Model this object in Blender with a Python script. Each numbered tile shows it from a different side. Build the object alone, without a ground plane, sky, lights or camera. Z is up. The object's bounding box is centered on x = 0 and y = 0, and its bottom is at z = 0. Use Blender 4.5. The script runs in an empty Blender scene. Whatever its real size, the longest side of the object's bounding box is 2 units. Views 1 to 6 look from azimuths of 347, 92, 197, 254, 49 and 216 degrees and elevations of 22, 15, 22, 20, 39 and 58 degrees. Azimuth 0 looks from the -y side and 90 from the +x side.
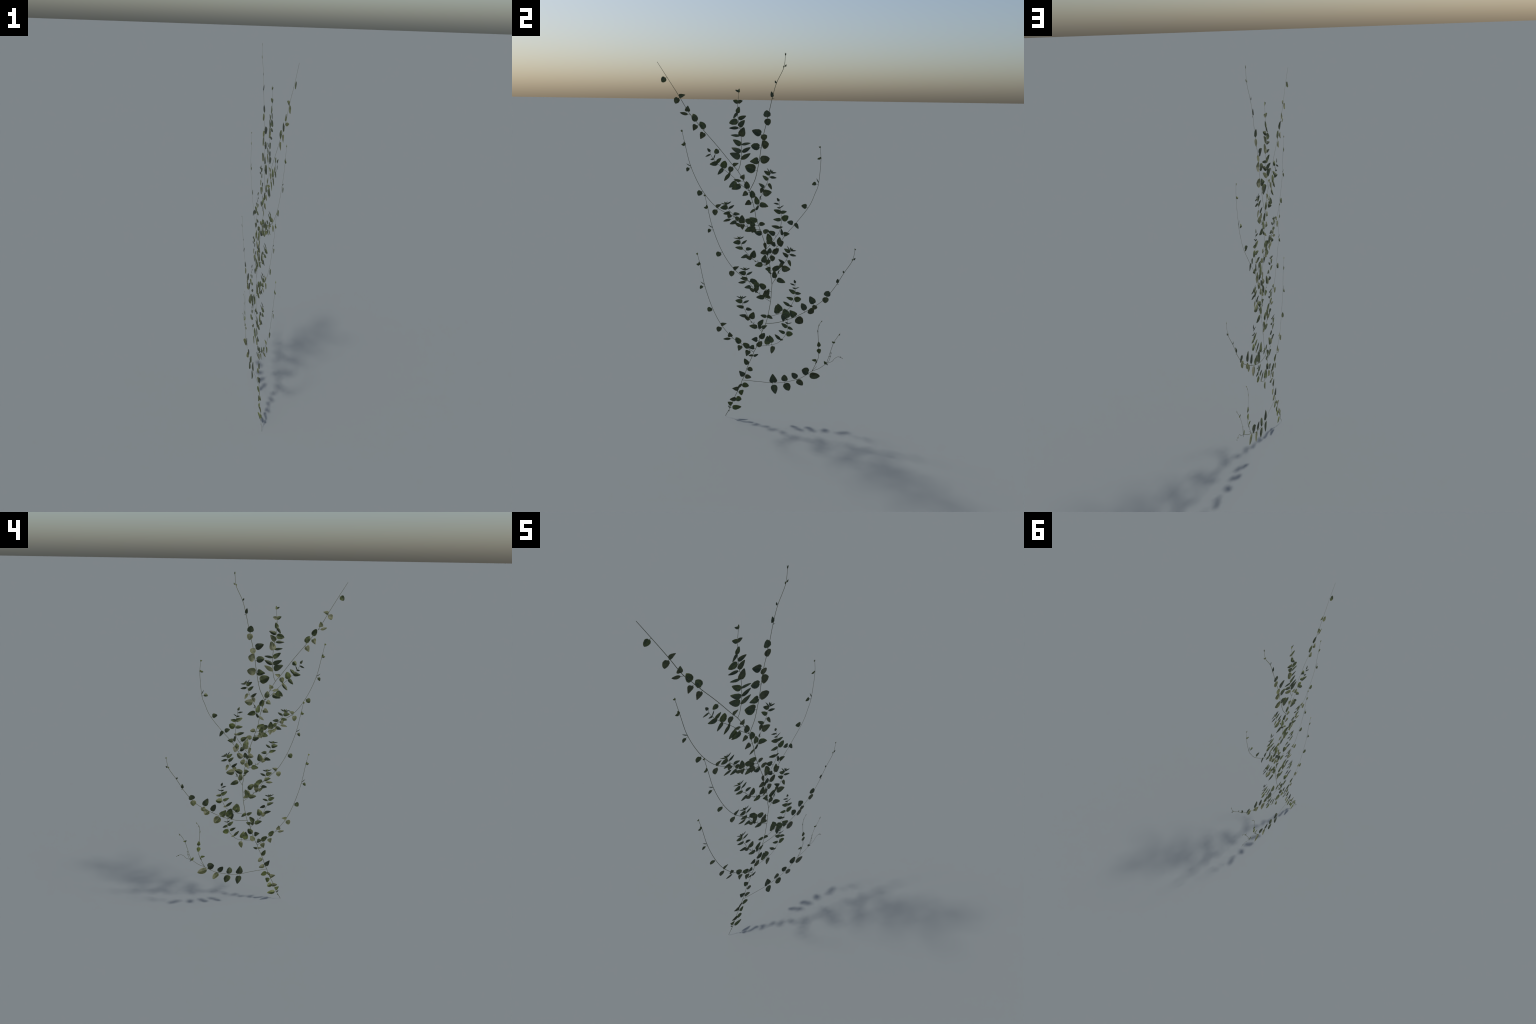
"""A climbing vine pressed flat against an (absent) wall: one thin wiry main
stem, long arching branches, short leafy shoots, and some three hundred small
ovate leaves.  The plant grows in the plane x = 0 (y across, z up).

Each shoot is a spline of hand-placed control points (y, z and, where
it leaves the plane, x, in millimetres).
Leaves are placed along it in the shoot's own frame:
  leaf(s, along, across, heading, length, width, pitch, tone, shape)
    s        where the leaf stalk leaves the stem, mm of stem length
    along,
    across   where the blade begins, mm along / left of the stem there
    heading  blade direction, degrees left of the stem direction
    length, width   of the blade, mm
    pitch    degrees the blade leans out towards +x
    tone     deep | green | pale | young
    shape    oval | round | wedge | blunt | lance
"""
import bpy, math, random
from mathutils import Vector, Matrix
import numpy as np

SHOOTS = []
def leaf(*a): return a
def shoot(kind, base_width, tip_width, spine, leaves):
    SHOOTS.append((kind, base_width, tip_width, spine, leaves))

shoot('main_stem', 2.8, 2.4,
      [(-186, 4), (-163, 46), (-151, 76), (-131, 128), (-113, 169), (-97, 209), (-90, 232), (-78, 259), (-59, 319), (-30, 390), (-25, 408), (-9, 442), (6, 484), (20, 533), (40, 582), (51, 627), (65, 712), (68, 767), (71, 811), (65, 852), (61, 893), (57, 924), (48, 953), (40, 985), (31, 1014), (28, 1043), (12, 1090), (-3, 1132), (-18, 1175), (-27, 1223), (-40, 1270), (-55, 1316), (-76, 1356), (-114, 1420), (-145, 1455), (-215, 1540), (-281, 1614), (-287, 1621), (-322, 1662), (-362, 1710), (-413, 1794), (-473, 1887), (-514, 1950)],
      [
       leaf(35, -0.3, -0.7, -93, 6.5, 5.7, 2, 'deep', 'oval'),
       leaf(54, 0.4, 0.9, 59, 17.4, 7.6, -3, 'deep', 'lance'),
       leaf(59, 6.2, -12.3, -65, 49.8, 31.5, -4, 'young', 'oval'),
       leaf(78, 0.3, -1.1, 75, 28.5, 29.5, 6, 'young', 'wedge'),
       leaf(117, 6.1, -10.9, 121, 36.9, 26.8, 4, 'pale', 'oval'),
       leaf(124, 4.7, -10.3, -87, 31.6, 35.5, -2, 'young', 'round'),
       leaf(169, 3.5, -7.8, -83, 25.3, 38.1, -9, 'young', 'blunt'),
       leaf(184, 2.3, 1.7, 108, 35.0, 28.2, 7, 'pale', 'wedge'),
       leaf(215, 5.2, -9.6, -80, 38.6, 32.3, -6, 'young', 'round'),
       leaf(220, 3.1, -5.6, 159, 38.6, 15.7, -2, 'pale', 'lance'),
       leaf(271, 4.3, -5.9, -76, 35.6, 29.2, -3, 'pale', 'oval'),
       leaf(279, -0.6, 1.1, 63, 40.4, 33.6, 6, 'deep', 'wedge'),
       leaf(326, 3.7, -4.9, -101, 30.7, 28.6, -11, 'pale', 'round'),
       leaf(350, 2.6, 2.9, 52, 40.4, 28.6, 0, 'green', 'oval'),
       leaf(410, 1.3, -7.0, -42, 29.2, 15.9, 1, 'deep', 'oval'),
       leaf(415, -0.3, -1.5, 119, 25.9, 13.5, 0, 'pale', 'oval'),
       leaf(456, 5.9, 10.9, 122, 31.8, 29.6, 10, 'deep', 'wedge'),
       leaf(475, 0.3, -3.3, -16, 40.5, 30.6, 0, 'pale', 'round'),
       leaf(510, 5.0, 11.3, 107, 32.8, 30.9, 3, 'deep', 'wedge'),
       leaf(528, -1.0, -0.3, -24, 41.4, 31.5, 6, 'green', 'round'),
       leaf(577, 6.8, 12.1, 61, 26.3, 19.0, 11, 'deep', 'oval'),
       leaf(586, 3.9, 9.0, -41, 31.6, 23.6, -7, 'green', 'wedge'),
       leaf(658, 3.3, 6.5, 86, 34.1, 21.2, 3, 'green', 'oval'),
       leaf(670, 0.6, 2.7, -113, 34.9, 20.9, -8, 'green', 'oval'),
       leaf(778, 1.7, 4.9, 111, 20.5, 20.4, -3, 'pale', 'oval'),
       leaf(911, 2.0, -4.2, 55, 21.6, 8.7, -5, 'green', 'lance'),
       leaf(928, 6.1, -12.1, -68, 48.0, 29.5, -4, 'green', 'round'),
       leaf(938, 0.8, -1.0, 80, 28.8, 29.9, 2, 'green', 'wedge'),
       leaf(1038, 2.9, -4.4, 172, 25.5, 20.2, -3, 'deep', 'oval'),
       leaf(1042, -0.7, -2.0, 90, 34.3, 30.4, 0, 'pale', 'oval'),
       leaf(1084, 6.4, -10.5, -91, 34.0, 29.3, -3, 'pale', 'round'),
       leaf(1088, 0.9, -0.4, 178, 38.1, 17.6, 0, 'pale', 'oval'),
       leaf(1140, 4.8, -10.7, -86, 32.0, 25.5, 5, 'pale', 'round'),
       leaf(1143, 0.6, -1.6, 64, 39.4, 28.9, 11, 'deep', 'oval'),
       leaf(1165, 12.1, 22.2, 117, 28.1, 25.9, -2, 'pale', 'oval'),
       leaf(1189, 4.5, -5.0, -108, 30.9, 22.7, -11, 'pale', 'round'),
       leaf(1212, 0.2, 0.7, 45, 44.2, 26.7, 4, 'green', 'oval'),
       leaf(1270, 3.6, -6.2, -43, 29.1, 13.9, 4, 'deep', 'oval'),
       leaf(1276, 1.8, -0.4, 119, 32.2, 14.0, -5, 'pale', 'lance'),
       leaf(1317, 5.6, 10.9, 105, 33.2, 30.3, 1, 'pale', 'wedge'),
       leaf(1336, 3.4, -7.5, -6, 38.5, 30.7, -1, 'green', 'round'),
       leaf(1370, 5.4, 12.9, 109, 30.4, 27.9, 2, 'pale', 'wedge'),
       leaf(1393, -0.5, -0.1, -14, 38.4, 30.2, -4, 'green', 'round'),
       leaf(1438, 6.1, 14.3, 50, 37.4, 15.0, 8, 'pale', 'lance'),
       leaf(1452, -1.5, 3.7, -58, 26.9, 26.8, 7, 'pale', 'wedge'),
       leaf(1529, 4.4, 10.4, 115, 29.6, 28.7, -2, 'pale', 'round'),
       leaf(1536, -0.5, -1.6, -112, 30.4, 19.4, -5, 'pale', 'wedge'),
       leaf(1638, 6.9, 9.4, 100, 26.8, 27.1, -10, 'green', 'round'),
       leaf(1749, 5.2, 8.5, 109, 35.0, 32.0, 1, 'pale', 'wedge'),
       leaf(1768, 3.6, -10.6, -4, 40.6, 32.3, -1, 'green', 'round'),
       leaf(1803, 9.1, 12.3, 111, 32.0, 29.4, 2, 'pale', 'wedge'),
       leaf(1828, -1.7, -0.2, -17, 40.4, 31.8, -4, 'green', 'round'),
       leaf(1871, 7.6, 11.0, 41, 39.4, 15.8, 8, 'pale', 'lance'),
       leaf(1891, -1.8, 2.9, -37, 28.4, 28.3, 7, 'pale', 'wedge'),
       leaf(1966, 4.7, 10.6, 124, 31.2, 30.3, -2, 'pale', 'round'),
       leaf(1975, -1.6, 0.1, -109, 32.0, 20.5, -5, 'pale', 'wedge'),
       leaf(2081, 3.8, 9.9, 109, 28.2, 28.6, -10, 'green', 'round'),
      ])

shoot('branch', 2.3, 1.9,
      [(48, 953), (68, 980), (100, 1027), (121, 1061), (152, 1104), (192, 1152), (257, 1241), (287, 1311), (303, 1362), (311, 1478), (305, 1548)],
      [
       leaf(0, 0.3, -8.6, -176, 36.3, 22.8, 3, 'pale', 'oval'),
       leaf(3, 3.9, -9.1, -37, 27.7, 34.3, -2, 'pale', 'round'),
       leaf(23, 5.9, 13.6, 29, 30.1, 26.0, 4, 'deep', 'oval'),
       leaf(39, 2.0, -2.7, -11, 40.9, 31.2, -2, 'pale', 'round'),
       leaf(83, 8.2, 17.8, 135, 23.2, 28.0, -11, 'deep', 'oval'),
       leaf(105, 0.5, 4.1, 24, 33.4, 25.1, -5, 'green', 'oval'),
       leaf(114, 5.0, 5.8, -137, 34.2, 36.2, -4, 'pale', 'oval'),
       leaf(146, 5.9, 14.1, 46, 35.2, 16.0, 6, 'deep', 'oval'),
       leaf(155, 4.1, 10.2, -48, 31.6, 26.3, 0, 'green', 'wedge'),
       leaf(227, 7.1, 11.1, 115, 31.8, 25.4, 7, 'deep', 'oval'),
       leaf(242, 0.9, 3.0, -111, 35.4, 20.1, -2, 'deep', 'oval'),
       leaf(348, 2.3, 9.8, 114, 28.2, 26.9, -6, 'green', 'oval'),
       leaf(480, 7.3, 13.7, 124, 22.2, 19.6, 0, 'green', 'oval'),
       leaf(490, 0.7, -0.6, 36, 26.9, 4.5, 1, 'deep', 'lance'),
       leaf(613, 1.4, 1.6, 11, 9.8, 11.2, 11, 'young', 'oval'),
       leaf(616, 0.8, 2.9, 104, 16.4, 11.3, -1, 'young', 'oval'),
       leaf(669, 1.0, 0.1, -2, 8.7, 6.3, 9, 'young', 'oval'),
       leaf(669, 1.0, -0.1, 46, 10.3, 5.3, 11, 'young', 'oval'),
      ])

shoot('branch', 2.4, 2.1,
      [(-25, 408), (-54, 426), (-96, 456), (-147, 494), (-210, 572), (-258, 673), (-296, 795), (-319, 911), (-332, 968)],
      [
       leaf(24, 5.0, 9.1, 102, 35.6, 32.5, 1, 'pale', 'wedge'),
       leaf(38, 0.1, -5.3, -7, 41.4, 32.9, -1, 'green', 'round'),
       leaf(75, 6.3, 12.3, 106, 32.6, 29.9, 2, 'pale', 'wedge'),
       leaf(94, -1.0, -0.3, -19, 41.2, 32.4, -4, 'green', 'round'),
       leaf(143, 6.6, 13.7, 45, 40.2, 16.0, 8, 'pale', 'lance'),
       leaf(153, 4.1, 5.4, -34, 28.9, 28.8, 7, 'pale', 'wedge'),
       leaf(228, 11.1, 14.2, 125, 31.7, 30.8, -2, 'pale', 'round'),
       leaf(246, -1.9, 2.1, -107, 32.6, 20.9, -5, 'pale', 'wedge'),
       leaf(353, 5.6, 8.9, 126, 28.7, 29.1, -10, 'green', 'round'),
       leaf(485, 5.9, 14.0, 132, 22.6, 18.1, -10, 'green', 'oval'),
       leaf(495, -0.4, 1.2, 38, 25.9, 4.5, -1, 'deep', 'lance'),
       leaf(608, 0.1, 2.7, 1, 18.0, 12.2, 5, 'young', 'oval'),
       leaf(608, 2.0, 3.4, 69, 17.2, 14.1, 5, 'young', 'oval'),
       leaf(666, 0.0, 0.0, -6, 12.1, 6.6, 8, 'young', 'oval'),
       leaf(666, 1.5, -0.5, 43, 10.4, 7.8, 11, 'young', 'oval'),
      ])

shoot('side_shoot', 2.1, 1.7,
      [(20, 533), (-5, 555), (-25, 576), (-41, 591), (-59, 621), (-76, 659), (-84, 671), (-88, 695), (-93, 720)],
      [
       leaf(31, 6.5, -14.4, -82, 43.6, 27.9, 0, 'green', 'oval'),
       leaf(39, -1.1, -1.3, 37, 44.5, 27.3, 4, 'green', 'oval'),
       leaf(63, 0.8, -0.8, -51, 13.0, 2.5, -5, 'deep', 'lance'),
       leaf(78, 0.8, -1.9, 45, 8.1, 6.6, 11, 'deep', 'oval'),
       leaf(96, 1.9, 5.2, 17, 38.9, 21.0, 2, 'pale', 'oval'),
       leaf(96, 4.5, -7.0, -55, 43.4, 35.3, 6, 'green', 'oval'),
       leaf(123, 2.8, 6.9, 60, 39.0, 20.3, 3, 'deep', 'oval'),
       leaf(159, 5.3, -9.6, -129, 32.5, 19.5, -2, 'deep', 'oval'),
       leaf(177, -0.6, -1.3, 62, 41.1, 19.5, 5, 'green', 'oval'),
       leaf(200, 3.0, -4.8, -75, 34.6, 13.3, -2, 'deep', 'lance'),
       leaf(211, 0.5, 0.6, 69, 37.8, 26.5, 7, 'green', 'oval'),
       leaf(221, 12.6, -1.3, -41, 13.1, 5.5, -11, 'deep', 'lance'),
       leaf(222, 8.4, -2.6, -74, 27.2, 7.9, -8, 'deep', 'lance'),
       leaf(222, 8.6, -0.6, 20, 17.3, 8.7, -11, 'young', 'oval'),
       leaf(224, 3.4, -2.0, 54, 34.5, 7.1, -10, 'deep', 'lance'),
      ])

shoot('branch', 2.6, 2.3,
      [(-90, 232, -1), (7, 226, 0), (96, 220, 0), (164, 230, 0), (234, 253, 1), (271, 275, 0), (304, 300, 0), (342, 320, 4), (382, 354, 9)],
      [
       leaf(173, 7.8, -12.9, -77, 56.9, 38.3, 0, 'deep', 'oval'),
       leaf(176, 2.1, 3.7, 97, 53.0, 45.5, 0, 'deep', 'wedge'),
       leaf(243, 4.5, -8.4, -79, 50.5, 42.5, -1, 'green', 'round'),
       leaf(246, 2.6, 5.4, 88, 42.5, 36.7, 8, 'deep', 'round'),
       leaf(312, 3.2, 6.5, 111, 42.0, 34.2, 0, 'deep', 'round'),
       leaf(315, 1.2, -4.3, -68, 47.7, 34.3, -6, 'pale', 'round'),
       leaf(386, 5.6, -11.1, -48, 58.5, 41.2, -7, 'pale', 'round'),
       leaf(391, 6.2, 8.0, 130, 39.4, 49.3, -6, 'deep', 'round'),
      ])

shoot('twig', 2.4, 2.1,
      [(304, 300, 1), (321, 340, 3), (337, 383, 3), (337, 410, 1), (338, 445, -2), (335, 481, -4), (330, 546, -5), (335, 578, -6), (349, 603, -5)],
      [
       leaf(69, 1.5, 1.2, 179, 20.1, 7.6, 2, 'young', 'lance'),
       leaf(71, 2.8, 5.1, 109, 26.2, 16.3, 2, 'young', 'oval'),
       leaf(144, 0.7, -1.2, -171, 30.5, 24.7, -5, 'young', 'oval'),
       leaf(157, -0.1, -0.1, 0, 30.0, 20.9, -3, 'young', 'oval'),
       leaf(243, -0.7, -0.2, 8, 13.1, 4.9, 2, 'young', 'lance'),
       leaf(281, 0.7, -1.4, 23, 8.6, 4.9, 10, 'young', 'oval'),
       leaf(309, 0.6, -0.7, 3, 7.5, 5.8, 11, 'young', 'oval'),
      ])

shoot('twig', 1.8, 1.5,
      [(304, 300, 1), (317, 317, 2), (330, 332, 3)],
      [
      ])

shoot('twig', 2.1, 1.9,
      [(382, 354, 9), (388, 369, 6), (404, 427, 4), (418, 479, 8), (435, 513, 11), (453, 540, 6)],
      [
       leaf(0, -2.5, -1.5, 58, 22.3, 15.3, 4, 'young', 'oval'),
       leaf(0, -1.0, -0.2, -105, 14.4, 5.8, 5, 'deep', 'lance'),
       leaf(130, 0.8, -1.7, -20, 11.7, 6.8, -3, 'young', 'oval'),
       leaf(132, -0.0, -1.1, 76, 13.4, 10.8, -6, 'young', 'oval'),
       leaf(186, 0.8, -2.7, -2, 8.2, 7.6, -6, 'young', 'oval'),
      ])

shoot('twig', 1.8, 1.6,
      [(382, 354, 9), (398, 372, 6), (408, 412, 1)],
      [
       leaf(45, 1.6, 3.0, -27, 5.3, 7.8, -11, 'deep', 'oval'),
       leaf(66, 0.8, 1.0, 10, 6.6, 6.4, -6, 'deep', 'oval'),
      ])

shoot('twig', 2.0, 1.8,
      [(382, 354, 9), (414, 369, 9), (427, 386, 8), (444, 397, 7), (460, 395, 7), (472, 388, 9)],
      [
       leaf(91, 1.1, -2.1, 58, 6.2, 6.6, 8, 'young', 'oval'),
       leaf(104, 0.3, -0.2, 7, 4.8, 3.7, 6, 'young', 'oval'),
      ])

shoot('side_shoot', 2.1, 1.7,
      [(51, 621), (102, 637), (127, 646), (155, 663), (173, 683), (190, 717), (199, 757), (198, 787), (196, 806), (200, 821)],
      [
       leaf(52, 4.1, 4.4, 79, 51.4, 34.2, 0, 'green', 'oval'),
       leaf(76, 6.9, 12.4, 93, 46.1, 28.4, -4, 'green', 'oval'),
       leaf(81, 6.4, -9.9, -118, 44.7, 26.9, 1, 'deep', 'oval'),
       leaf(140, 3.0, 5.1, 90, 44.0, 17.8, -1, 'green', 'lance'),
       leaf(141, 2.6, 5.6, -72, 17.3, 11.6, 0, 'pale', 'oval'),
       leaf(183, 3.9, 5.7, 89, 38.2, 19.1, -1, 'green', 'oval'),
       leaf(186, 1.6, -3.3, -66, 36.3, 33.3, -1, 'young', 'round'),
       leaf(225, 0.6, 2.2, 62, 39.1, 22.6, -7, 'green', 'oval'),
       leaf(225, 1.5, -0.7, -94, 30.3, 17.8, 8, 'green', 'oval'),
       leaf(251, -0.2, 1.2, -72, 25.0, 5.5, 7, 'deep', 'lance'),
       leaf(251, -0.2, 0.3, 65, 16.5, 8.8, -11, 'deep', 'oval'),
       leaf(270, 1.6, 2.0, 80, 27.0, 8.8, -9, 'deep', 'lance'),
       leaf(282, 1.0, 2.5, 38, 19.7, 13.3, 10, 'deep', 'oval'),
      ])

shoot('side_shoot', 2.1, 1.7,
      [(-25, 1218), (-9, 1247), (0, 1273), (13, 1304), (21, 1327), (36, 1357), (48, 1394), (54, 1411)],
      [
       leaf(31, 6.1, -7.9, -76, 46.7, 29.4, 5, 'green', 'oval'),
       leaf(34, 0.1, 2.2, 38, 44.4, 27.9, 9, 'green', 'oval'),
       leaf(62, -0.6, 0.3, -49, 14.4, 2.3, 7, 'deep', 'lance'),
       leaf(64, -0.4, -0.3, 11, 18.6, 6.9, 7, 'deep', 'lance'),
       leaf(99, 1.1, -3.5, -64, 44.2, 37.1, 4, 'pale', 'oval'),
       leaf(117, 6.2, 9.3, -175, 29.7, 19.6, 4, 'pale', 'oval'),
       leaf(128, 1.3, 2.9, 82, 36.6, 17.3, -5, 'deep', 'oval'),
       leaf(151, 6.2, -8.0, -129, 35.3, 17.3, 5, 'pale', 'oval'),
       leaf(172, 1.1, 1.7, 70, 35.3, 19.5, -7, 'green', 'oval'),
       leaf(188, 2.4, -4.2, -79, 34.6, 13.7, 7, 'deep', 'lance'),
       leaf(202, 0.5, 0.9, 80, 35.3, 20.6, 1, 'green', 'oval'),
       leaf(206, 11.2, -1.5, -38, 13.0, 5.7, -11, 'young', 'lance'),
       leaf(207, 9.4, 0.1, 29, 14.6, 9.1, -11, 'deep', 'oval'),
       leaf(209, 1.9, 2.1, 55, 30.1, 5.7, -11, 'deep', 'lance'),
       leaf(209, 3.1, 0.4, -69, 30.8, 9.1, -3, 'deep', 'lance'),
      ])

shoot('branch', 3.0, 2.4,
      [(-55, 1316), (-45, 1335), (-25, 1378), (-13, 1429), (-3, 1485), (6, 1547), (18, 1613), (29, 1657), (35, 1689), (44, 1723), (57, 1781), (77, 1855), (112, 1929), (119, 1986)],
      [
       leaf(114, 6.2, 11.5, 86, 55.6, 49.0, -1, 'green', 'round'),
       leaf(163, 4.0, 4.5, 107, 43.8, 37.1, -6, 'green', 'wedge'),
       leaf(168, 3.8, -6.3, -70, 48.4, 42.7, 2, 'pale', 'round'),
       leaf(233, 3.9, 9.9, 93, 43.3, 36.7, -3, 'deep', 'round'),
       leaf(244, 3.3, -2.2, -68, 35.9, 44.3, 1, 'pale', 'round'),
       leaf(297, 7.8, 14.6, 85, 47.6, 36.3, 3, 'deep', 'oval'),
       leaf(300, 0.5, 1.7, -159, 30.4, 33.7, -11, 'pale', 'round'),
       leaf(379, 1.7, -1.0, -161, 33.2, 34.6, -7, 'pale', 'round'),
       leaf(387, 2.0, 5.0, 13, 33.7, 36.7, -3, 'deep', 'round'),
       leaf(483, -0.8, -0.2, -65, 12.0, 2.1, 11, 'deep', 'lance'),
       leaf(489, 0.1, 2.2, 23, 27.3, 16.5, 7, 'deep', 'oval'),
       leaf(557, 1.0, 2.4, 44, 13.4, 8.3, 0, 'deep', 'oval'),
       leaf(638, 1.1, 0.2, 25, 11.2, 4.8, 0, 'young', 'lance'),
       leaf(644, 2.8, -5.6, -11, 11.3, 7.6, 11, 'deep', 'oval'),
       leaf(696, -0.2, -0.1, 16, 15.1, 3.0, -2, 'young', 'lance'),
       leaf(696, 0.9, -0.8, 0, 13.1, 4.8, 4, 'deep', 'lance'),
      ])

shoot('branch', 2.9, 2.3,
      [(40, 582), (103, 589), (165, 610), (208, 629), (266, 663), (315, 696), (347, 722), (368, 745), (390, 772), (423, 822), (456, 883), (498, 954), (509, 1012)],
      [
       leaf(125, 3.9, 10.4, 92, 56.1, 41.9, 0, 'green', 'round'),
       leaf(165, 2.0, 3.4, 102, 44.7, 41.3, 1, 'green', 'wedge'),
       leaf(169, 4.4, -8.5, -70, 47.0, 48.1, -4, 'pale', 'round'),
       leaf(230, 4.1, 9.8, 84, 44.0, 33.0, 2, 'deep', 'round'),
       leaf(254, 0.9, 0.7, -69, 33.1, 41.6, -4, 'pale', 'round'),
       leaf(290, 8.3, 16.3, 86, 47.6, 36.6, 5, 'deep', 'oval'),
       leaf(299, 0.2, 1.9, -149, 27.7, 29.4, -11, 'pale', 'round'),
       leaf(372, 1.1, -0.3, -147, 34.2, 35.0, -6, 'pale', 'round'),
       leaf(379, 0.2, 3.0, 22, 31.9, 37.6, -7, 'deep', 'round'),
       leaf(470, -1.4, -0.4, -70, 10.8, 2.5, 11, 'deep', 'lance'),
       leaf(475, 0.2, 1.0, 29, 24.5, 16.7, 10, 'deep', 'oval'),
       leaf(542, -1.2, 1.0, 53, 13.1, 9.0, 0, 'deep', 'oval'),
       leaf(622, 0.1, -0.1, 32, 9.7, 5.2, -9, 'young', 'oval'),
       leaf(625, 2.9, -5.5, -17, 14.0, 9.2, -2, 'deep', 'oval'),
       leaf(681, -0.0, -0.1, 25, 11.0, 3.3, -1, 'young', 'lance'),
       leaf(681, 1.2, -0.1, -23, 8.7, 5.3, -8, 'deep', 'oval'),
      ])

shoot('side_shoot', 2.6, 2.0,
      [(-115, 1420), (-105, 1442), (-99, 1471), (-95, 1502), (-95, 1544), (-97, 1586), (-102, 1629), (-110, 1663), (-115, 1707), (-115, 1749), (-114, 1763), (-110, 1808)],
      [
       leaf(65, -0.5, -0.7, -49, 56.2, 23.5, 9, 'pale', 'lance'),
       leaf(66, 3.8, 8.1, 76, 55.5, 34.0, -6, 'deep', 'oval'),
       leaf(99, 1.0, -2.5, -60, 49.6, 21.2, 7, 'deep', 'lance'),
       leaf(99, 2.7, 4.8, 69, 51.7, 25.9, -8, 'deep', 'oval'),
       leaf(136, 0.8, 4.1, 57, 47.5, 28.1, -6, 'green', 'oval'),
       leaf(136, 1.2, -1.2, -81, 47.1, 14.4, 9, 'deep', 'lance'),
       leaf(179, 3.8, 6.1, 82, 47.0, 14.3, -5, 'deep', 'lance'),
       leaf(181, -1.8, -0.5, -23, 47.0, 36.9, 8, 'pale', 'oval'),
       leaf(219, 3.8, 7.4, 80, 48.0, 16.4, -2, 'deep', 'lance'),
       leaf(229, 0.6, 3.1, -59, 43.0, 27.5, 2, 'green', 'oval'),
       leaf(253, 2.0, 4.1, 94, 44.6, 31.5, 0, 'green', 'round'),
       leaf(264, 2.6, -2.9, -76, 40.4, 21.7, 6, 'green', 'oval'),
       leaf(294, 3.0, 1.4, 141, 35.6, 15.4, 0, 'deep', 'lance'),
       leaf(296, -0.4, 1.1, -18, 31.9, 23.2, 8, 'green', 'oval'),
       leaf(345, 0.1, 0.2, 71, 26.7, 19.5, -3, 'green', 'oval'),
       leaf(346, 0.1, 0.4, -65, 26.0, 18.2, 2, 'pale', 'oval'),
       leaf(392, 3.4, -0.8, -1, 18.1, 10.6, 5, 'young', 'oval'),
       leaf(392, 6.4, 1.0, 69, 18.7, 10.3, -1, 'deep', 'oval'),
      ])

shoot('branch', 2.4, 2.1,
      [(68, 767), (36, 782), (-6, 803), (-59, 829), (-141, 898), (-202, 995), (-248, 1115), (-273, 1223), (-286, 1285)],
      [
       leaf(21, 2.6, 6.4, 73, 32.6, 23.7, 0, 'pale', 'wedge'),
       leaf(37, 1.0, -2.1, -14, 42.1, 32.8, 0, 'green', 'round'),
       leaf(76, 6.8, 14.6, 110, 32.2, 29.2, 0, 'pale', 'wedge'),
       leaf(89, 2.0, -5.1, -16, 43.1, 30.2, 0, 'green', 'round'),
       leaf(142, 6.2, 14.9, 44, 40.8, 15.9, 0, 'pale', 'lance'),
       leaf(149, 0.9, -0.4, 5, 30.8, 23.8, 0, 'pale', 'wedge'),
       leaf(230, 8.5, 14.4, 122, 31.7, 30.8, -2, 'pale', 'round'),
       leaf(244, -1.3, 1.5, -106, 32.6, 20.8, -5, 'pale', 'wedge'),
       leaf(354, 4.2, 13.0, 121, 28.7, 29.1, -10, 'green', 'round'),
       leaf(483, 8.9, 14.8, 134, 22.6, 18.1, -10, 'green', 'oval'),
       leaf(498, -1.5, 0.7, 43, 25.9, 4.5, -1, 'deep', 'lance'),
       leaf(603, 0.5, 2.8, 0, 18.0, 12.2, 5, 'young', 'oval'),
       leaf(603, 1.9, 3.5, 73, 17.2, 14.1, 5, 'young', 'oval'),
       leaf(667, 0.2, -0.0, -5, 12.1, 6.6, 8, 'young', 'oval'),
       leaf(667, 1.4, -0.5, 47, 10.4, 7.8, 11, 'young', 'oval'),
      ])

shoot('branch', 2.4, 2.1,
      [(-3, 1132), (-36, 1141), (-87, 1161), (-146, 1186), (-231, 1232), (-302, 1319), (-357, 1437), (-384, 1547), (-398, 1613)],
      [
       leaf(23, 6.6, 10.8, 100, 35.4, 32.3, 1, 'pale', 'wedge'),
       leaf(45, 1.1, -2.9, -11, 34.6, 31.4, 0, 'green', 'round'),
       leaf(75, 9.1, 20.9, 114, 29.3, 27.2, 0, 'pale', 'wedge'),
       leaf(106, 4.2, 8.5, -29, 25.9, 23.4, 0, 'green', 'round'),
       leaf(138, 13.5, 22.0, 41, 40.1, 15.3, 0, 'pale', 'lance'),
       leaf(151, 6.1, 14.7, -42, 32.4, 24.4, 0, 'pale', 'wedge'),
       leaf(233, 9.3, 13.2, 119, 32.2, 29.1, 0, 'pale', 'round'),
       leaf(246, 1.2, 0.7, -115, 31.6, 19.3, 0, 'pale', 'wedge'),
       leaf(354, 7.2, 9.3, 118, 28.5, 28.9, -10, 'green', 'round'),
       leaf(489, 4.7, 13.6, 134, 22.4, 18.0, -10, 'green', 'oval'),
       leaf(499, -1.8, 0.7, 41, 25.7, 4.4, -1, 'deep', 'lance'),
       leaf(603, 5.4, 3.1, 73, 17.1, 14.0, 5, 'young', 'oval'),
       leaf(607, 0.6, 2.7, 0, 17.9, 12.1, 5, 'young', 'oval'),
       leaf(675, 0.7, -0.1, -4, 12.0, 6.6, 8, 'young', 'oval'),
       leaf(675, 1.5, -0.5, 46, 10.4, 7.7, 11, 'young', 'oval'),
      ])

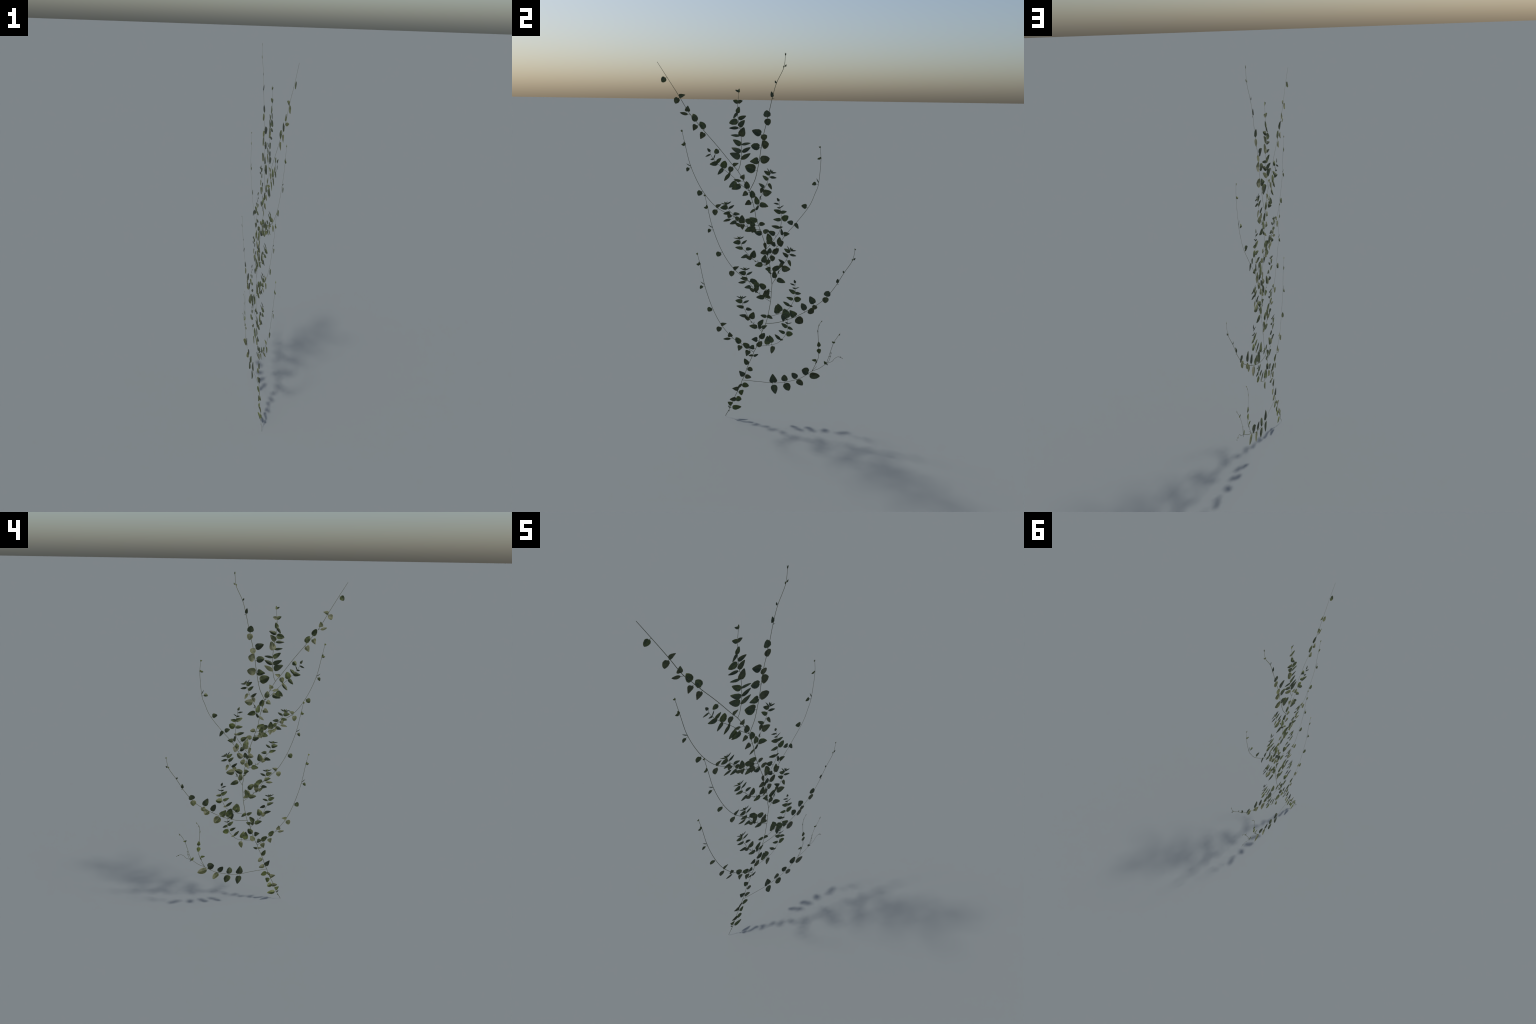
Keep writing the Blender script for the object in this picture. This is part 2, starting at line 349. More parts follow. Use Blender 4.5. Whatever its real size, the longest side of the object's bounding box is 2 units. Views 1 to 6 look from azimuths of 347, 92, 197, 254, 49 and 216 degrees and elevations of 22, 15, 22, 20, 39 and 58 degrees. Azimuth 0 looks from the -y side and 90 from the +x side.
shoot('side_shoot', 2.1, 1.7,
      [(37, 1007), (59, 1033), (87, 1074), (103, 1099), (110, 1121), (115, 1159), (113, 1200), (107, 1230), (102, 1248), (103, 1267)],
      [
       leaf(40, 5.6, 10.2, 52, 48.0, 33.5, 0, 'green', 'oval'),
       leaf(87, 7.0, 12.2, 101, 40.1, 26.9, 0, 'green', 'oval'),
       leaf(138, 1.6, 2.9, 89, 45.5, 18.4, -1, 'green', 'lance'),
       leaf(138, 2.8, 4.9, -65, 17.9, 12.0, 0, 'pale', 'oval'),
       leaf(182, 2.3, 3.4, 89, 39.5, 19.8, -1, 'green', 'oval'),
       leaf(184, 2.2, -4.0, -61, 37.6, 34.4, -1, 'young', 'round'),
       leaf(221, 0.7, 0.8, 60, 40.4, 23.3, -7, 'green', 'oval'),
       leaf(223, 0.4, 0.2, -88, 31.3, 18.4, 8, 'green', 'oval'),
       leaf(248, -0.7, 1.1, -66, 25.9, 5.7, 7, 'deep', 'lance'),
       leaf(248, -0.5, -0.1, 66, 17.0, 9.1, -11, 'deep', 'oval'),
       leaf(268, 0.7, 2.0, 79, 27.9, 9.1, -9, 'deep', 'lance'),
       leaf(283, 0.6, 2.9, 34, 20.4, 13.7, 10, 'deep', 'oval'),
      ])

shoot('side_shoot', 2.1, 1.7,
      [(-6, 444), (47, 450), (78, 457), (104, 465), (124, 482), (150, 516), (162, 557), (162, 583), (160, 606), (164, 622)],
      [
       leaf(53, 2.9, 6.1, 79, 51.2, 34.0, 0, 'green', 'oval'),
       leaf(80, 5.2, 11.5, 94, 45.9, 28.3, -4, 'green', 'oval'),
       leaf(81, 7.5, -13.5, -119, 44.5, 26.7, 1, 'pale', 'oval'),
       leaf(139, 2.6, 5.1, 88, 43.8, 17.7, -1, 'green', 'lance'),
       leaf(140, 2.3, 5.8, -57, 17.2, 11.5, 0, 'pale', 'oval'),
       leaf(186, 4.4, 7.7, 90, 38.0, 19.0, -1, 'green', 'oval'),
       leaf(190, 0.9, -2.0, -69, 36.1, 33.1, -1, 'young', 'round'),
       leaf(228, 1.8, -0.9, -106, 30.2, 17.7, 8, 'green', 'oval'),
       leaf(228, 2.3, 3.9, 63, 38.9, 22.5, -7, 'green', 'oval'),
       leaf(250, 1.6, 1.8, -77, 24.9, 5.5, 7, 'deep', 'lance'),
       leaf(251, 1.1, 1.0, 55, 16.4, 8.8, -11, 'deep', 'oval'),
       leaf(275, 1.8, 2.6, 73, 26.8, 8.8, -9, 'deep', 'lance'),
       leaf(287, 2.4, 3.2, 34, 19.6, 13.2, 10, 'deep', 'oval'),
      ])

shoot('side_shoot', 2.1, 1.7,
      [(-55, 1316), (-82, 1337), (-100, 1351), (-126, 1377), (-153, 1401), (-183, 1424), (-218, 1456), (-238, 1478), (-253, 1499), (-257, 1520)],
      [
       leaf(52, 2.7, 5.0, 64, 50.5, 31.0, 0, 'green', 'oval'),
       leaf(78, 4.3, 8.8, 84, 46.2, 29.7, 0, 'green', 'oval'),
       leaf(132, 3.0, 6.7, -79, 18.8, 12.5, 0, 'pale', 'oval'),
       leaf(135, -0.9, -0.8, 89, 47.7, 19.3, -1, 'green', 'lance'),
       leaf(176, 2.7, 1.0, 90, 41.4, 20.7, -1, 'green', 'oval'),
       leaf(178, 1.4, -2.8, -65, 39.4, 36.1, -1, 'young', 'round'),
       leaf(217, 1.8, -2.4, 56, 42.4, 24.5, -7, 'green', 'oval'),
       leaf(220, 2.4, -1.5, -90, 32.9, 19.3, 8, 'green', 'oval'),
       leaf(246, -0.1, 0.1, 62, 17.9, 9.6, -11, 'deep', 'oval'),
       leaf(246, 0.8, -0.8, -58, 27.1, 6.0, 7, 'deep', 'lance'),
       leaf(274, 1.1, 1.2, 98, 29.2, 9.5, -9, 'deep', 'lance'),
       leaf(288, 0.8, 0.9, 32, 21.4, 14.4, 10, 'deep', 'oval'),
      ])

shoot('side_shoot', 2.1, 1.7,
      [(71, 812), (88, 841), (101, 871), (118, 900), (130, 923), (147, 952), (160, 983), (167, 999)],
      [
       leaf(31, 6.1, -10.4, -82, 47.3, 29.7, 5, 'green', 'oval'),
       leaf(35, 1.9, 3.8, 32, 45.0, 28.2, 9, 'green', 'oval'),
       leaf(66, 0.3, 0.3, -51, 14.5, 2.4, 7, 'deep', 'lance'),
       leaf(69, -0.2, -0.2, 10, 18.8, 7.0, 7, 'deep', 'lance'),
       leaf(103, 2.5, -3.9, -67, 44.7, 37.5, 4, 'pale', 'oval'),
       leaf(123, 6.2, 9.3, -176, 30.1, 19.8, 4, 'pale', 'oval'),
       leaf(134, 1.6, 1.0, 87, 37.0, 17.6, -5, 'deep', 'oval'),
       leaf(154, 6.5, -11.2, -130, 35.8, 17.5, 5, 'pale', 'oval'),
       leaf(174, 2.4, 0.7, 74, 35.8, 19.8, -7, 'green', 'oval'),
       leaf(190, 2.1, -5.1, -80, 35.1, 13.9, 7, 'deep', 'lance'),
       leaf(203, 0.4, 1.1, 82, 35.7, 20.8, 1, 'green', 'oval'),
       leaf(207, 11.1, -1.0, -34, 13.2, 5.8, -11, 'young', 'lance'),
       leaf(208, 9.4, 0.6, 33, 14.8, 9.2, -11, 'deep', 'oval'),
       leaf(209, 3.3, 3.4, 58, 30.5, 5.8, -11, 'deep', 'lance'),
       leaf(209, 3.9, 1.3, -66, 31.2, 9.2, -3, 'deep', 'lance'),
      ])

shoot('side_shoot', 2.1, 1.7,
      [(5, 1110), (-31, 1116), (-62, 1126), (-84, 1134), (-116, 1158), (-144, 1196), (-155, 1207), (-164, 1220), (-173, 1240)],
      [
       leaf(37, 5.3, -10.7, -68, 32.2, 28.8, 0, 'green', 'oval'),
       leaf(44, -1.4, 0.2, 35, 42.9, 30.1, 4, 'green', 'oval'),
       leaf(70, 0.3, -0.9, -50, 13.1, 2.5, -5, 'deep', 'lance'),
       leaf(86, 0.7, -2.1, 46, 8.2, 6.6, 11, 'deep', 'oval'),
       leaf(98, 5.9, 11.0, 4, 36.2, 19.4, 0, 'pale', 'oval'),
       leaf(106, 2.3, -4.4, -59, 43.3, 34.8, 0, 'green', 'oval'),
       leaf(131, 4.6, 7.4, 69, 37.8, 20.2, 0, 'deep', 'oval'),
       leaf(173, 2.2, -4.4, -126, 34.0, 18.3, 0, 'deep', 'oval'),
       leaf(190, 2.6, 4.6, 51, 36.6, 19.0, 0, 'green', 'oval'),
       leaf(212, 1.5, -2.1, -86, 35.0, 13.4, -2, 'deep', 'lance'),
       leaf(220, 1.4, 0.8, 71, 38.2, 26.8, 7, 'green', 'oval'),
       leaf(230, 11.6, -1.2, -48, 13.2, 5.6, -11, 'deep', 'lance'),
       leaf(231, 7.6, -2.2, -83, 27.5, 8.0, -8, 'deep', 'lance'),
       leaf(231, 7.8, -0.9, 20, 17.5, 8.8, -11, 'young', 'oval'),
       leaf(232, 4.1, -2.4, 54, 34.9, 7.1, -10, 'deep', 'lance'),
      ])

shoot('side_shoot', 2.1, 1.7,
      [(51, 910), (20, 921), (-5, 933), (-22, 940), (-55, 970), (-78, 996), (-87, 1004), (-96, 1029), (-104, 1056)],
      [
       leaf(25, 7.1, -12.4, -81, 44.3, 32.1, 0, 'green', 'oval'),
       leaf(37, -0.5, -1.3, 38, 41.8, 29.3, 4, 'green', 'oval'),
       leaf(62, -0.7, -0.4, -58, 12.8, 2.4, -5, 'deep', 'lance'),
       leaf(74, 0.2, -2.0, 47, 8.0, 6.5, 11, 'deep', 'oval'),
       leaf(95, 4.2, -5.3, -58, 42.8, 34.7, 6, 'green', 'oval'),
       leaf(99, 1.8, 5.4, 19, 38.3, 20.7, 2, 'pale', 'oval'),
       leaf(126, 3.1, 5.2, 68, 38.5, 20.0, 3, 'deep', 'oval'),
       leaf(153, 7.0, -10.9, -128, 32.0, 19.2, -2, 'deep', 'oval'),
       leaf(174, -0.3, 0.9, 57, 40.5, 19.2, 5, 'green', 'oval'),
       leaf(200, 1.2, -3.9, -71, 34.1, 13.1, -2, 'deep', 'lance'),
       leaf(210, 1.3, 2.4, 76, 37.3, 26.1, 7, 'green', 'oval'),
       leaf(222, 10.6, 0.2, -40, 12.9, 5.4, -11, 'deep', 'lance'),
       leaf(223, 5.7, 0.2, 65, 34.0, 7.0, -10, 'deep', 'lance'),
       leaf(223, 6.7, 0.3, -78, 26.8, 7.8, -8, 'deep', 'lance'),
       leaf(223, 7.5, -0.3, 32, 17.0, 8.6, -11, 'young', 'oval'),
      ])

shoot('side_shoot', 2.1, 1.7,
      [(63, 712), (31, 732), (6, 751), (-10, 765), (-32, 789), (-55, 823), (-63, 833), (-69, 857), (-74, 883)],
      [
       leaf(32, 3.0, -4.1, -79, 54.5, 28.7, 0, 'green', 'oval'),
       leaf(41, -0.9, -1.9, 36, 44.0, 28.0, 0, 'green', 'oval'),
       leaf(69, 1.4, -1.1, -50, 12.8, 2.4, -5, 'deep', 'lance'),
       leaf(84, 0.8, -2.0, 52, 8.0, 6.5, 11, 'deep', 'oval'),
       leaf(98, 4.6, 10.4, 7, 37.2, 19.0, 0, 'pale', 'oval'),
       leaf(104, 5.9, -11.7, -63, 34.4, 30.6, 0, 'green', 'oval'),
       leaf(130, 3.2, 7.0, 65, 35.7, 21.2, 0, 'deep', 'oval'),
       leaf(160, 6.2, -9.5, -130, 32.3, 19.3, -2, 'deep', 'oval'),
       leaf(178, -0.2, -2.1, 60, 40.8, 19.3, 5, 'green', 'oval'),
       leaf(203, 2.5, -4.8, -72, 34.3, 13.2, -2, 'deep', 'lance'),
       leaf(215, -0.6, -0.0, 72, 37.5, 26.3, 7, 'green', 'oval'),
       leaf(225, 11.4, -0.3, -40, 13.0, 5.4, -11, 'deep', 'lance'),
       leaf(227, 6.5, -0.6, -77, 27.0, 7.8, -8, 'deep', 'lance'),
       leaf(227, 6.9, -0.5, 27, 17.1, 8.7, -11, 'young', 'oval'),
       leaf(228, 3.1, -1.7, 60, 34.2, 7.0, -10, 'deep', 'lance'),
      ])

# ------------------------------------------------------------------ materials
def new_material(name):
    m = bpy.data.materials.new(name); m.use_nodes = True
    nt = m.node_tree; nt.nodes.clear()
    out = nt.nodes.new('ShaderNodeOutputMaterial')
    b = nt.nodes.new('ShaderNodeBsdfPrincipled')
    nt.links.new(b.outputs[0], out.inputs[0])
    return m, nt, b

def mix(nt, fac, a, b, blend='MIX'):
    n = nt.nodes.new('ShaderNodeMix'); n.data_type = 'RGBA'; n.blend_type = blend
    for sock, v in ((n.inputs[0], fac), (n.inputs[6], a), (n.inputs[7], b)):
        if hasattr(v, 'default_value') or hasattr(v, 'is_output'):
            nt.links.new(v, sock)
        else:
            sock.default_value = v if isinstance(v, float) else (*v, 1.0)
    return n.outputs[2]

def ramp(nt, src, p0, p1):
    r = nt.nodes.new('ShaderNodeMapRange'); r.clamp = True
    nt.links.new(src, r.inputs[0]); r.inputs[1].default_value = p0; r.inputs[2].default_value = p1
    return r.outputs[0]

def leaf_material(name, base, dark, light, mottle, rough=0.5):
    """Blade colour: darker and lighter blotches, a faint paler midrib and
    slanting side veins; every leaf a little different."""
    m, nt, b = new_material(name)
    tc = nt.nodes.new('ShaderNodeTexCoord'); info = nt.nodes.new('ShaderNodeObjectInfo')
    off = nt.nodes.new('ShaderNodeVectorMath'); off.operation = 'ADD'
    sc = nt.nodes.new('ShaderNodeMath'); sc.operation = 'MULTIPLY'; sc.inputs[1].default_value = 37.0
    nt.links.new(info.outputs['Random'], sc.inputs[0])
    nt.links.new(tc.outputs['Object'], off.inputs[0]); nt.links.new(sc.outputs[0], off.inputs[1])
    n1 = nt.nodes.new('ShaderNodeTexNoise'); n1.inputs['Scale'].default_value = 2.6; n1.inputs['Detail'].default_value = 3
    nt.links.new(off.outputs[0], n1.inputs['Vector'])
    c = mix(nt, ramp(nt, n1.outputs[0], 0.44, 0.60), dark, base)
    # slanting side veins: bands of (y - |x| * slope)
    sep = nt.nodes.new('ShaderNodeSeparateXYZ'); nt.links.new(tc.outputs['Object'], sep.inputs[0])
    ab = nt.nodes.new('ShaderNodeMath'); ab.operation = 'ABSOLUTE'; nt.links.new(sep.outputs[0], ab.inputs[0])
    ml = nt.nodes.new('ShaderNodeMath'); ml.operation = 'MULTIPLY_ADD'; ml.inputs[1].default_value = -0.75
    nt.links.new(ab.outputs[0], ml.inputs[0]); nt.links.new(sep.outputs[1], ml.inputs[2])
    sn = nt.nodes.new('ShaderNodeMath'); sn.operation = 'SINE'
    fr = nt.nodes.new('ShaderNodeMath'); fr.operation = 'MULTIPLY'; fr.inputs[1].default_value = 44.0
    nt.links.new(ml.outputs[0], fr.inputs[0]); nt.links.new(fr.outputs[0], sn.inputs[0])
    n2 = nt.nodes.new('ShaderNodeTexNoise'); n2.inputs['Scale'].default_value = 5.0
    nt.links.new(off.outputs[0], n2.inputs['Vector'])
    v = nt.nodes.new('ShaderNodeMath'); v.operation = 'MULTIPLY'
    nt.links.new(ramp(nt, sn.outputs[0], 0.0, 1.0), v.inputs[0]); nt.links.new(ramp(nt, n2.outputs[0], 0.5, 0.7), v.inputs[1])
    k = nt.nodes.new('ShaderNodeMath'); k.operation = 'MULTIPLY'; k.inputs[1].default_value = mottle
    nt.links.new(v.outputs[0], k.inputs[0])
    c = mix(nt, k.outputs[0], c, light)
    rib = nt.nodes.new('ShaderNodeMath'); rib.operation = 'MULTIPLY'; rib.inputs[1].default_value = 0.45
    nt.links.new(ramp(nt, ab.outputs[0], 0.035, 0.012), rib.inputs[0])
    c = mix(nt, rib.outputs[0], c, light)
    hv = nt.nodes.new('ShaderNodeHueSaturation')
    val = nt.nodes.new('ShaderNodeMapRange'); val.inputs[3].default_value = 0.8; val.inputs[4].default_value = 1.2
    nt.links.new(info.outputs['Random'], val.inputs[0]); nt.links.new(val.outputs[0], hv.inputs['Value'])
    nt.links.new(c, hv.inputs['Color']); nt.links.new(hv.outputs[0], b.inputs['Base Color'])
    b.inputs['Roughness'].default_value = rough
    b.inputs['Specular IOR Level'].default_value = 0.4
    bp = nt.nodes.new('ShaderNodeBump'); bp.inputs['Strength'].default_value = 0.25; bp.inputs['Distance'].default_value = 0.05
    nt.links.new(sn.outputs[0], bp.inputs['Height']); nt.links.new(bp.outputs[0], b.inputs['Normal'])
    return m

def plain_material(name, a, bcol, scale):
    m, nt, b = new_material(name)
    tc = nt.nodes.new('ShaderNodeTexCoord')
    n = nt.nodes.new('ShaderNodeTexNoise'); n.inputs['Scale'].default_value = scale; n.inputs['Detail'].default_value = 4
    nt.links.new(tc.outputs['Object'], n.inputs['Vector'])
    nt.links.new(mix(nt, ramp(nt, n.outputs[0], 0.4, 0.62), a, bcol), b.inputs['Base Color'])
    b.inputs['Roughness'].default_value = 0.6; b.inputs['Specular IOR Level'].default_value = 0.3
    return m

BLADE = {
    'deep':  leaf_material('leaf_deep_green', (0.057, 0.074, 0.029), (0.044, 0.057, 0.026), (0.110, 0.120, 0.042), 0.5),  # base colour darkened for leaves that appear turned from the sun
    'green': leaf_material('leaf_green', (0.068, 0.091, 0.025), (0.040, 0.054, 0.021), (0.140, 0.150, 0.050), 0.65),
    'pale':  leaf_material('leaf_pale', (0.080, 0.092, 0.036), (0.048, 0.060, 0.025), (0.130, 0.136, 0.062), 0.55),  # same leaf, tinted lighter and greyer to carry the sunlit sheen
    'young': leaf_material('leaf_young', (0.078, 0.104, 0.021), (0.056, 0.075, 0.020), (0.140, 0.154, 0.045), 0.4),
}
MARGIN = {
    'deep':  plain_material('leaf_margin_deep', (0.052, 0.062, 0.025), (0.085, 0.090, 0.034), 4),
    'green': plain_material('leaf_margin_green', (0.085, 0.095, 0.032), (0.170, 0.165, 0.060), 4),
    'pale':  plain_material('leaf_margin_pale', (0.095, 0.100, 0.040), (0.170, 0.165, 0.066), 4),
    'young': plain_material('leaf_margin_young', (0.13, 0.14, 0.035), (0.20, 0.20, 0.07), 4),
}
STEM = plain_material('stem_bark', (0.062, 0.070, 0.034), (0.118, 0.122, 0.058), 45)

# --------------------------------------------------------------- leaf blades
def outline(shape, u):
    """Half width of the blade (1 = full half width) at u = 0 base .. 1 tip."""
    if shape == 'wedge':
        prof = [(0, .34), (.04, .74), (.12, .97), (.2, 1), (.4, .90), (.6, .66), (.8, .39), (.93, .20), (.985, .10), (1, .05)]
    elif shape == 'round':
        prof = [(0, .28), (.04, .60), (.13, .86), (.27, 1), (.42, .99), (.6, .90), (.76, .70), (.88, .45), (.96, .20), (1, .04)]
    elif shape == 'blunt':
        prof = [(0, .20), (.08, .42), (.25, .64), (.5, .84), (.75, 1), (.9, .95), (.97, .72), (1, .42)]
    elif shape == 'lance':
        prof = [(0, .22), (.06, .55), (.18, .86), (.33, 1), (.5, .96), (.7, .75), (.86, .46), (.95, .24), (.985, .12), (1, .05)]
    else:
        prof = [(0, .30), (.035, .62), (.11, .88), (.23, 1), (.36, .99), (.54, .88), (.71, .66), (.85, .44), (.94, .25), (.985, .12), (1, .05)]
    us, ws = zip(*prof)
    return float(np.interp(u, us, ws))

ROWS = [0, .02, .05, .10, .17, .26, .36, .47, .58, .69, .79, .87, .93, .97, 1.0]
COLS = [-1, -.88, -.6, -.3, -.04, .04, .3, .6, .88, 1]
THICK, PRESS = 0.010, 0.15

def blade_mesh(shape, tone, r, lean):
    """Unit blade: base at the origin, +y to the tip, x across, +z the face
    turned to -x.  The plant is pressed: the relief of every blade is squeezed
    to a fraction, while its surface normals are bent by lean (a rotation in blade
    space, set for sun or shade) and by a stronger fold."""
    fold, curl = r.uniform(-.25, .65), r.uniform(-.5, .6)
    wav, ph, skew = r.uniform(.02, .05), r.uniform(0, 6.3), r.uniform(-.07, .07)
    asym, notch = r.uniform(-.10, .10), r.uniform(.01, .05)
    jag = [(r.uniform(.955, 1.03), r.uniform(.955, 1.03)) for _ in ROWS]
    n, top = len(COLS), []
    for i, u in enumerate(ROWS):
        h = 0.5 * outline(shape, u)
        for v in COLS:
            x = v * h * (1 + asym * (1 if v > 0 else -1)) * jag[i][v > 0] + skew * math.sin(math.pi * u) * .5
            y = u - (notch if shape != 'wedge' else .05) * abs(v) * max(0, 1 - u / .17)
            z = -fold * abs(x) - curl * (u * u - .5 * u) + wav * math.sin(9 * u + ph + (2 if v > 0 else 0)) * abs(v)
            top.append((x, y, z))
    N = len(top)
    verts = top + [(x, y, z - THICK) for x, y, z in top]
    faces, mats = [], []
    for i in range(len(ROWS) - 1):
        for j in range(n - 1):
            a = i * n + j
            q = (a, a + 1, a + n + 1, a + n)
            edge = 1 if j in (0, n - 2) or i == len(ROWS) - 2 else 0
            faces.append(q); mats.append(edge)
            faces.append(tuple(k + N for k in reversed(q))); mats.append(edge)
    rim = [j for j in range(n)] + [i * n + n - 1 for i in range(1, len(ROWS))] \
        + [(len(ROWS) - 1) * n + j for j in range(n - 2, -1, -1)] + [i * n for i in range(len(ROWS) - 2, 0, -1)]
    for a, b in zip(rim, rim[1:] + rim[:1]):
        faces.append((b, a, a + N, b + N)); mats.append(1)
    me = bpy.data.meshes.new('leaf_blade')
    me.from_pydata(top, [], [f for f in faces if max(f) < N])
    me.update()
    nt = [lean @ v.normal for v in me.vertices]
    me.clear_geometry()
    me.from_pydata([(x, y, z * PRESS) for x, y, z in top] + [(x, y, z * PRESS - THICK) for x, y, z in top], [], faces)
    me.materials.append(BLADE[tone]); me.materials.append(MARGIN[tone])
    for p, k in zip(me.polygons, mats):
        p.material_index = k; p.use_smooth = True
    me.update()
    return me, nt + [-v for v in nt]

# ----------------------------------------------------------------- stem tools
def spline(points, n=24):
    P = np.array([(*p, 0)[:3] for p in points], float) / 1000     # y, z, x
    Q = np.vstack([2 * P[0] - P[1], P, 2 * P[-1] - P[-2]])
    out = []
    for i in range(1, len(Q) - 2):
        p0, p1, p2, p3 = Q[i - 1:i + 3]
        for j in range(n):
            t = j / n
            out.append(.5 * (2 * p1 + (p2 - p0) * t + (2 * p0 - 5 * p1 + 4 * p2 - p3) * t * t
                             + (3 * p1 - p0 - 3 * p2 + p3) * t ** 3))
    out.append(P[-1])
    C = np.array(out)
    s = np.concatenate([[0], np.cumsum(np.linalg.norm(np.diff(C[:, :2], axis=0), axis=1))])
    T = np.gradient(C[:, :2], axis=0); T /= np.linalg.norm(T, axis=1)[:, None]
    return C, s, T

def tube(verts, faces, path, widths, flat=0.22, sides=6):
    """Sweep a flattened oval along a path of (x, y, z): wide in the plane of
    the plant, thinner across it."""
    base = len(verts)
    for i, p in enumerate(path):
        a = path[max(0, i - 1)]; b = path[min(len(path) - 1, i + 1)]
        t = Vector((0, b[1] - a[1], b[2] - a[2])).normalized()
        nrm = Vector((0, -t.z, t.y))
        for k in range(sides):
            an = 2 * math.pi * k / sides
            q = Vector(p) + nrm * (math.cos(an) * widths[i] / 2) + Vector((1, 0, 0)) * (math.sin(an) * widths[i] / 2 * flat)
            verts.append(tuple(q))
    for i in range(len(path) - 1):
        for k in range(sides):
            a = base + i * sides + k; b = base + i * sides + (k + 1) % sides
            faces.append((a, b, b + sides, a + sides))
    faces.append(tuple(base + k for k in reversed(range(sides))))
    faces.append(tuple(base + (len(path) - 1) * sides + k for k in range(sides)))

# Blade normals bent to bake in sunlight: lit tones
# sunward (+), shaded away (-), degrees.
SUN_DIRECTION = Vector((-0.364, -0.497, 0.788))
TURN = {'deep': -26, 'green': -6, 'pale': 20, 'young': 2}

def blade_frame(direction, pitch):
    """Axis, side and face normal of a pressed blade."""
    ax = Vector((math.tan(math.radians(pitch)), direction[0], direction[1]))
    stretch = ax.length
    ax.normalize()
    n = Vector((-1, 0, 0)); n = (n - ax * n.dot(ax)).normalized()
    return ax, ax.cross(n), n, stretch

# ---------------------------------------------------------------------- build
PLANE_X = 0.0015
rnd = random.Random(11)
root = bpy.data.objects.new('climbing_vine', None)
root.location = (0, -0.186, 0)
root['label'] = 'flat climbing vine with thin stems and small ovate green leaves'
root['category'] = 'vine plant'
bpy.context.scene.collection.objects.link(root)
root_inv = Matrix.Translation(-Vector(root.location))

def add(obj, parent, world):
    bpy.context.scene.collection.objects.link(obj)
    obj.parent = parent
    obj.matrix_parent_inverse = Matrix.Identity(4)
    obj.matrix_basis = root_inv @ world if parent is root else world

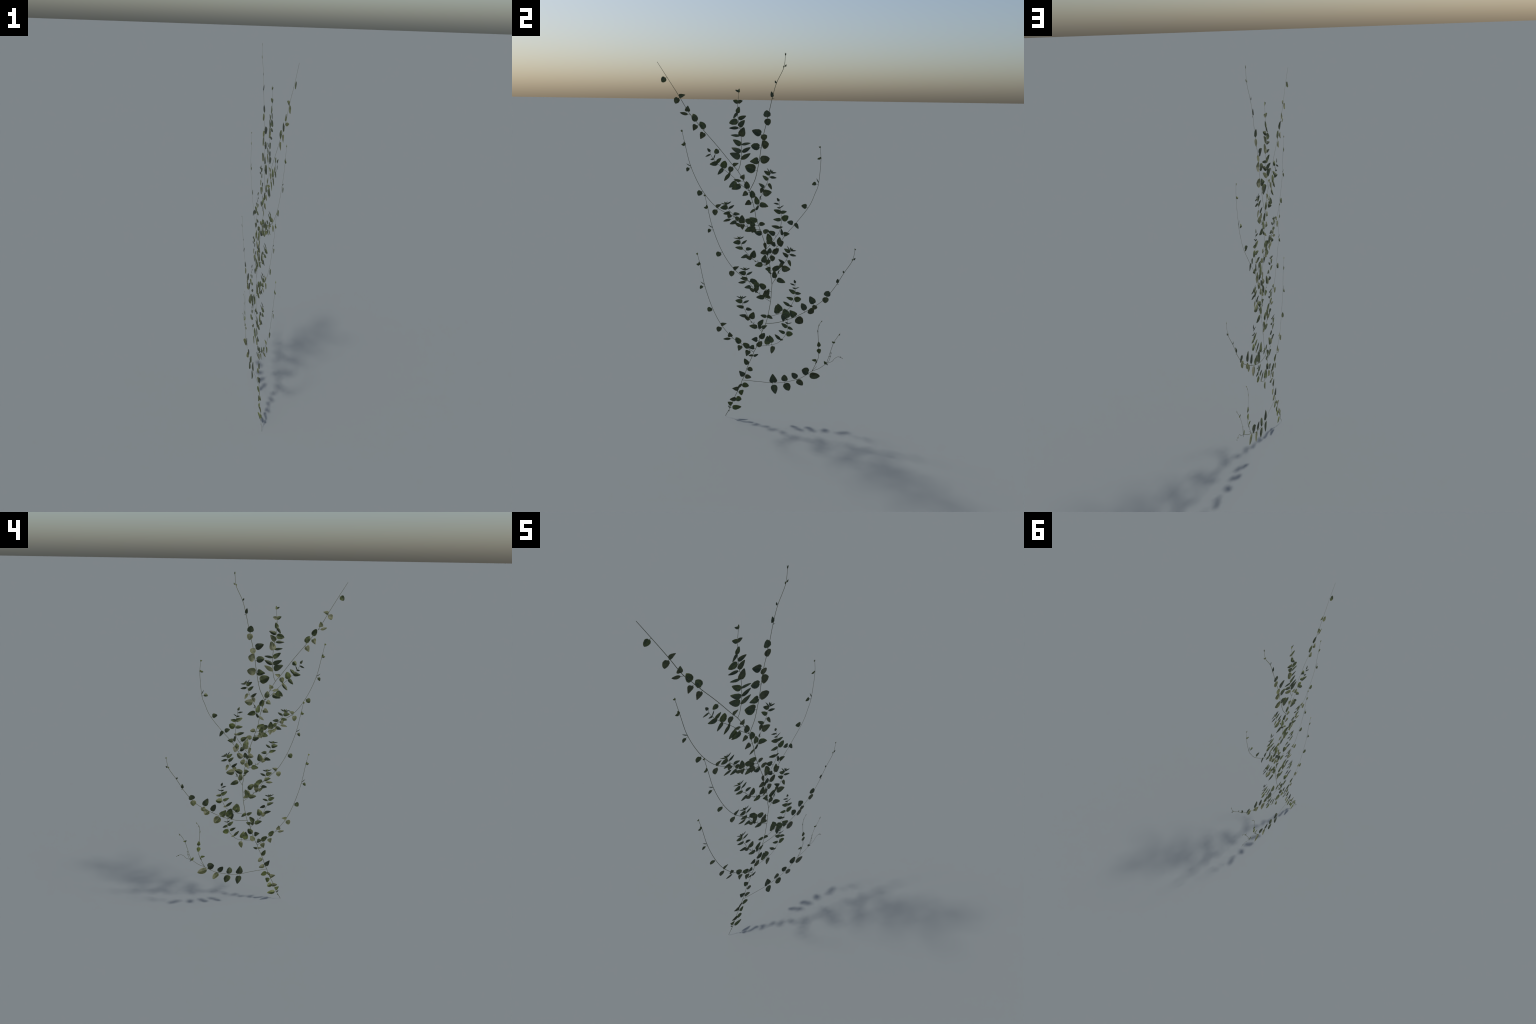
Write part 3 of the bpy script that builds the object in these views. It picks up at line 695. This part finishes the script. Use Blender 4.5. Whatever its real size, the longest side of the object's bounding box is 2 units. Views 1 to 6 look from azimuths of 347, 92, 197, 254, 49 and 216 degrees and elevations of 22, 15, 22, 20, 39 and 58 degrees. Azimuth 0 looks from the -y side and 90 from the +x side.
for kind, w0, w1, spine, leaves in SHOOTS:
    C, S, T = spline(spine)
    total = S[-1]
    verts, faces = [], []
    nodes = np.array([a[0] / 1000 for a in leaves] or [-1.0])
    step = 0.004
    ss = np.linspace(0, total, max(6, int(total / step)))
    path, wid = [], []
    for s in ss:
        path.append((PLANE_X + np.interp(s, S, C[:, 2]) + 0.0006 * math.sin(s * 31 + w0 * 9), np.interp(s, S, C[:, 0]), np.interp(s, S, C[:, 1])))
        f = s / total
        knot = 1 + 0.28 * max(0, 1 - np.abs(nodes - s).min() / 0.005)
        end = 1 - 0.25 * max(0, (f - .9) / .1)
        wid.append((w0 + (w1 - w0) * f) / 1000 * knot * end)
    if kind == 'main_stem':      # the very foot tapers into the ground
        path[0] = (PLANE_X, path[0][1], 0.0)
    tube(verts, faces, path, wid)

    placed, buds = [], []
    for (s, along, across, heading, length, width, pitch, tone, shape) in leaves:
        s, along, across, length, width = (v / 1000 for v in (s, along, across, length, width))
        p = np.array([np.interp(s, S, C[:, 0]), np.interp(s, S, C[:, 1])])
        t = np.array([np.interp(s, S, T[:, 0]), np.interp(s, S, T[:, 1])]); t /= np.linalg.norm(t)
        nn = np.array([-t[1], t[0]])
        foot = p + t * along + nn * across
        h = math.radians(heading)
        d = t * math.cos(h) + nn * math.sin(h)
        ax, side, n, st = blade_frame(d, max(-10, min(10, pitch)) * .7)
        px = PLANE_X + np.interp(s, S, C[:, 2])
        x0 = px - rnd.uniform(.0005, .0018)   # blades lie on the open side of the stems
        base = Vector((x0 - .4 * ax.x * length, foot[0], foot[1]))
        L, W = length * st, width
        M = Matrix((side, ax, n)).transposed().to_4x4()
        M = Matrix.Translation(base) @ M @ Matrix.Diagonal((W, L, (L + W) / 2, 1))
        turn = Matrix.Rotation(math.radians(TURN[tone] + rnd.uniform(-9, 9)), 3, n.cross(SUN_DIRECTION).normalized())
        swing = Matrix.Rotation(math.radians(rnd.uniform(-8, 8)), 3, 'Z')
        R3 = Matrix((side, ax, n)).transposed()
        lean = R3.transposed() @ swing @ turn @ R3
        me, normals = blade_mesh(shape, tone, rnd, lean)
        # the blade is stretched to size below, so undo that for the normals
        Sc = Matrix.Diagonal((W, L, (L + W) / 2))
        me.normals_split_custom_set_from_vertices([tuple((Sc @ v).normalized()) for v in normals])
        (buds if length < 0.013 else placed).append((me, M))
        reach = math.hypot(*(foot - p))
        if reach > 0.003:        # a bowed leaf stalk
            pts = []
            for i in range(7):
                f = i / 6
                ctl = p + t * along * .25 + nn * across * .75
                q = p * (1 - f) ** 2 + ctl * 2 * f * (1 - f) + (foot + d * .002) * f * f
                pts.append((px + (base.x - px) * f, q[0], q[1]))
            tube(verts, faces, pts, [0.0018 if length > .02 else .0015] * 7, .4, 5)

    me = bpy.data.meshes.new(kind)
    me.from_pydata([(v[0] - root.location.x, v[1] - root.location.y, v[2]) for v in verts], [], faces)
    me.materials.append(STEM)
    for poly in me.polygons: poly.use_smooth = True
    me.update()
    stem = bpy.data.objects.new(kind, me)
    add(stem, root, Matrix.Translation(root.location))
    for mesh, M in placed:
        o = bpy.data.objects.new('leaf', mesh)
        bpy.context.scene.collection.objects.link(o)
        o.parent = stem
        o.matrix_basis = root_inv @ M
    if buds:                      # tiny unopened leaves, one mesh per shoot
        bv, bf, bm, mats = [], [], [], []
        for mesh, M in buds:
            k = len(bv)
            bv += [tuple(root_inv @ M @ v.co) for v in mesh.vertices]
            for poly in mesh.polygons:
                bf.append(tuple(i + k for i in poly.vertices))
                mt = mesh.materials[poly.material_index]
                if mt not in mats: mats.append(mt)
                bm.append(mats.index(mt))
        bme = bpy.data.meshes.new('leaf_buds')
        bme.from_pydata(bv, [], bf)
        for mt in mats: bme.materials.append(mt)
        for poly, k in zip(bme.polygons, bm):
            poly.material_index = k; poly.use_smooth = True
        o = bpy.data.objects.new('leaf_buds', bme); o['kind'] = 'stuff'
        bpy.context.scene.collection.objects.link(o)
        o.parent = stem
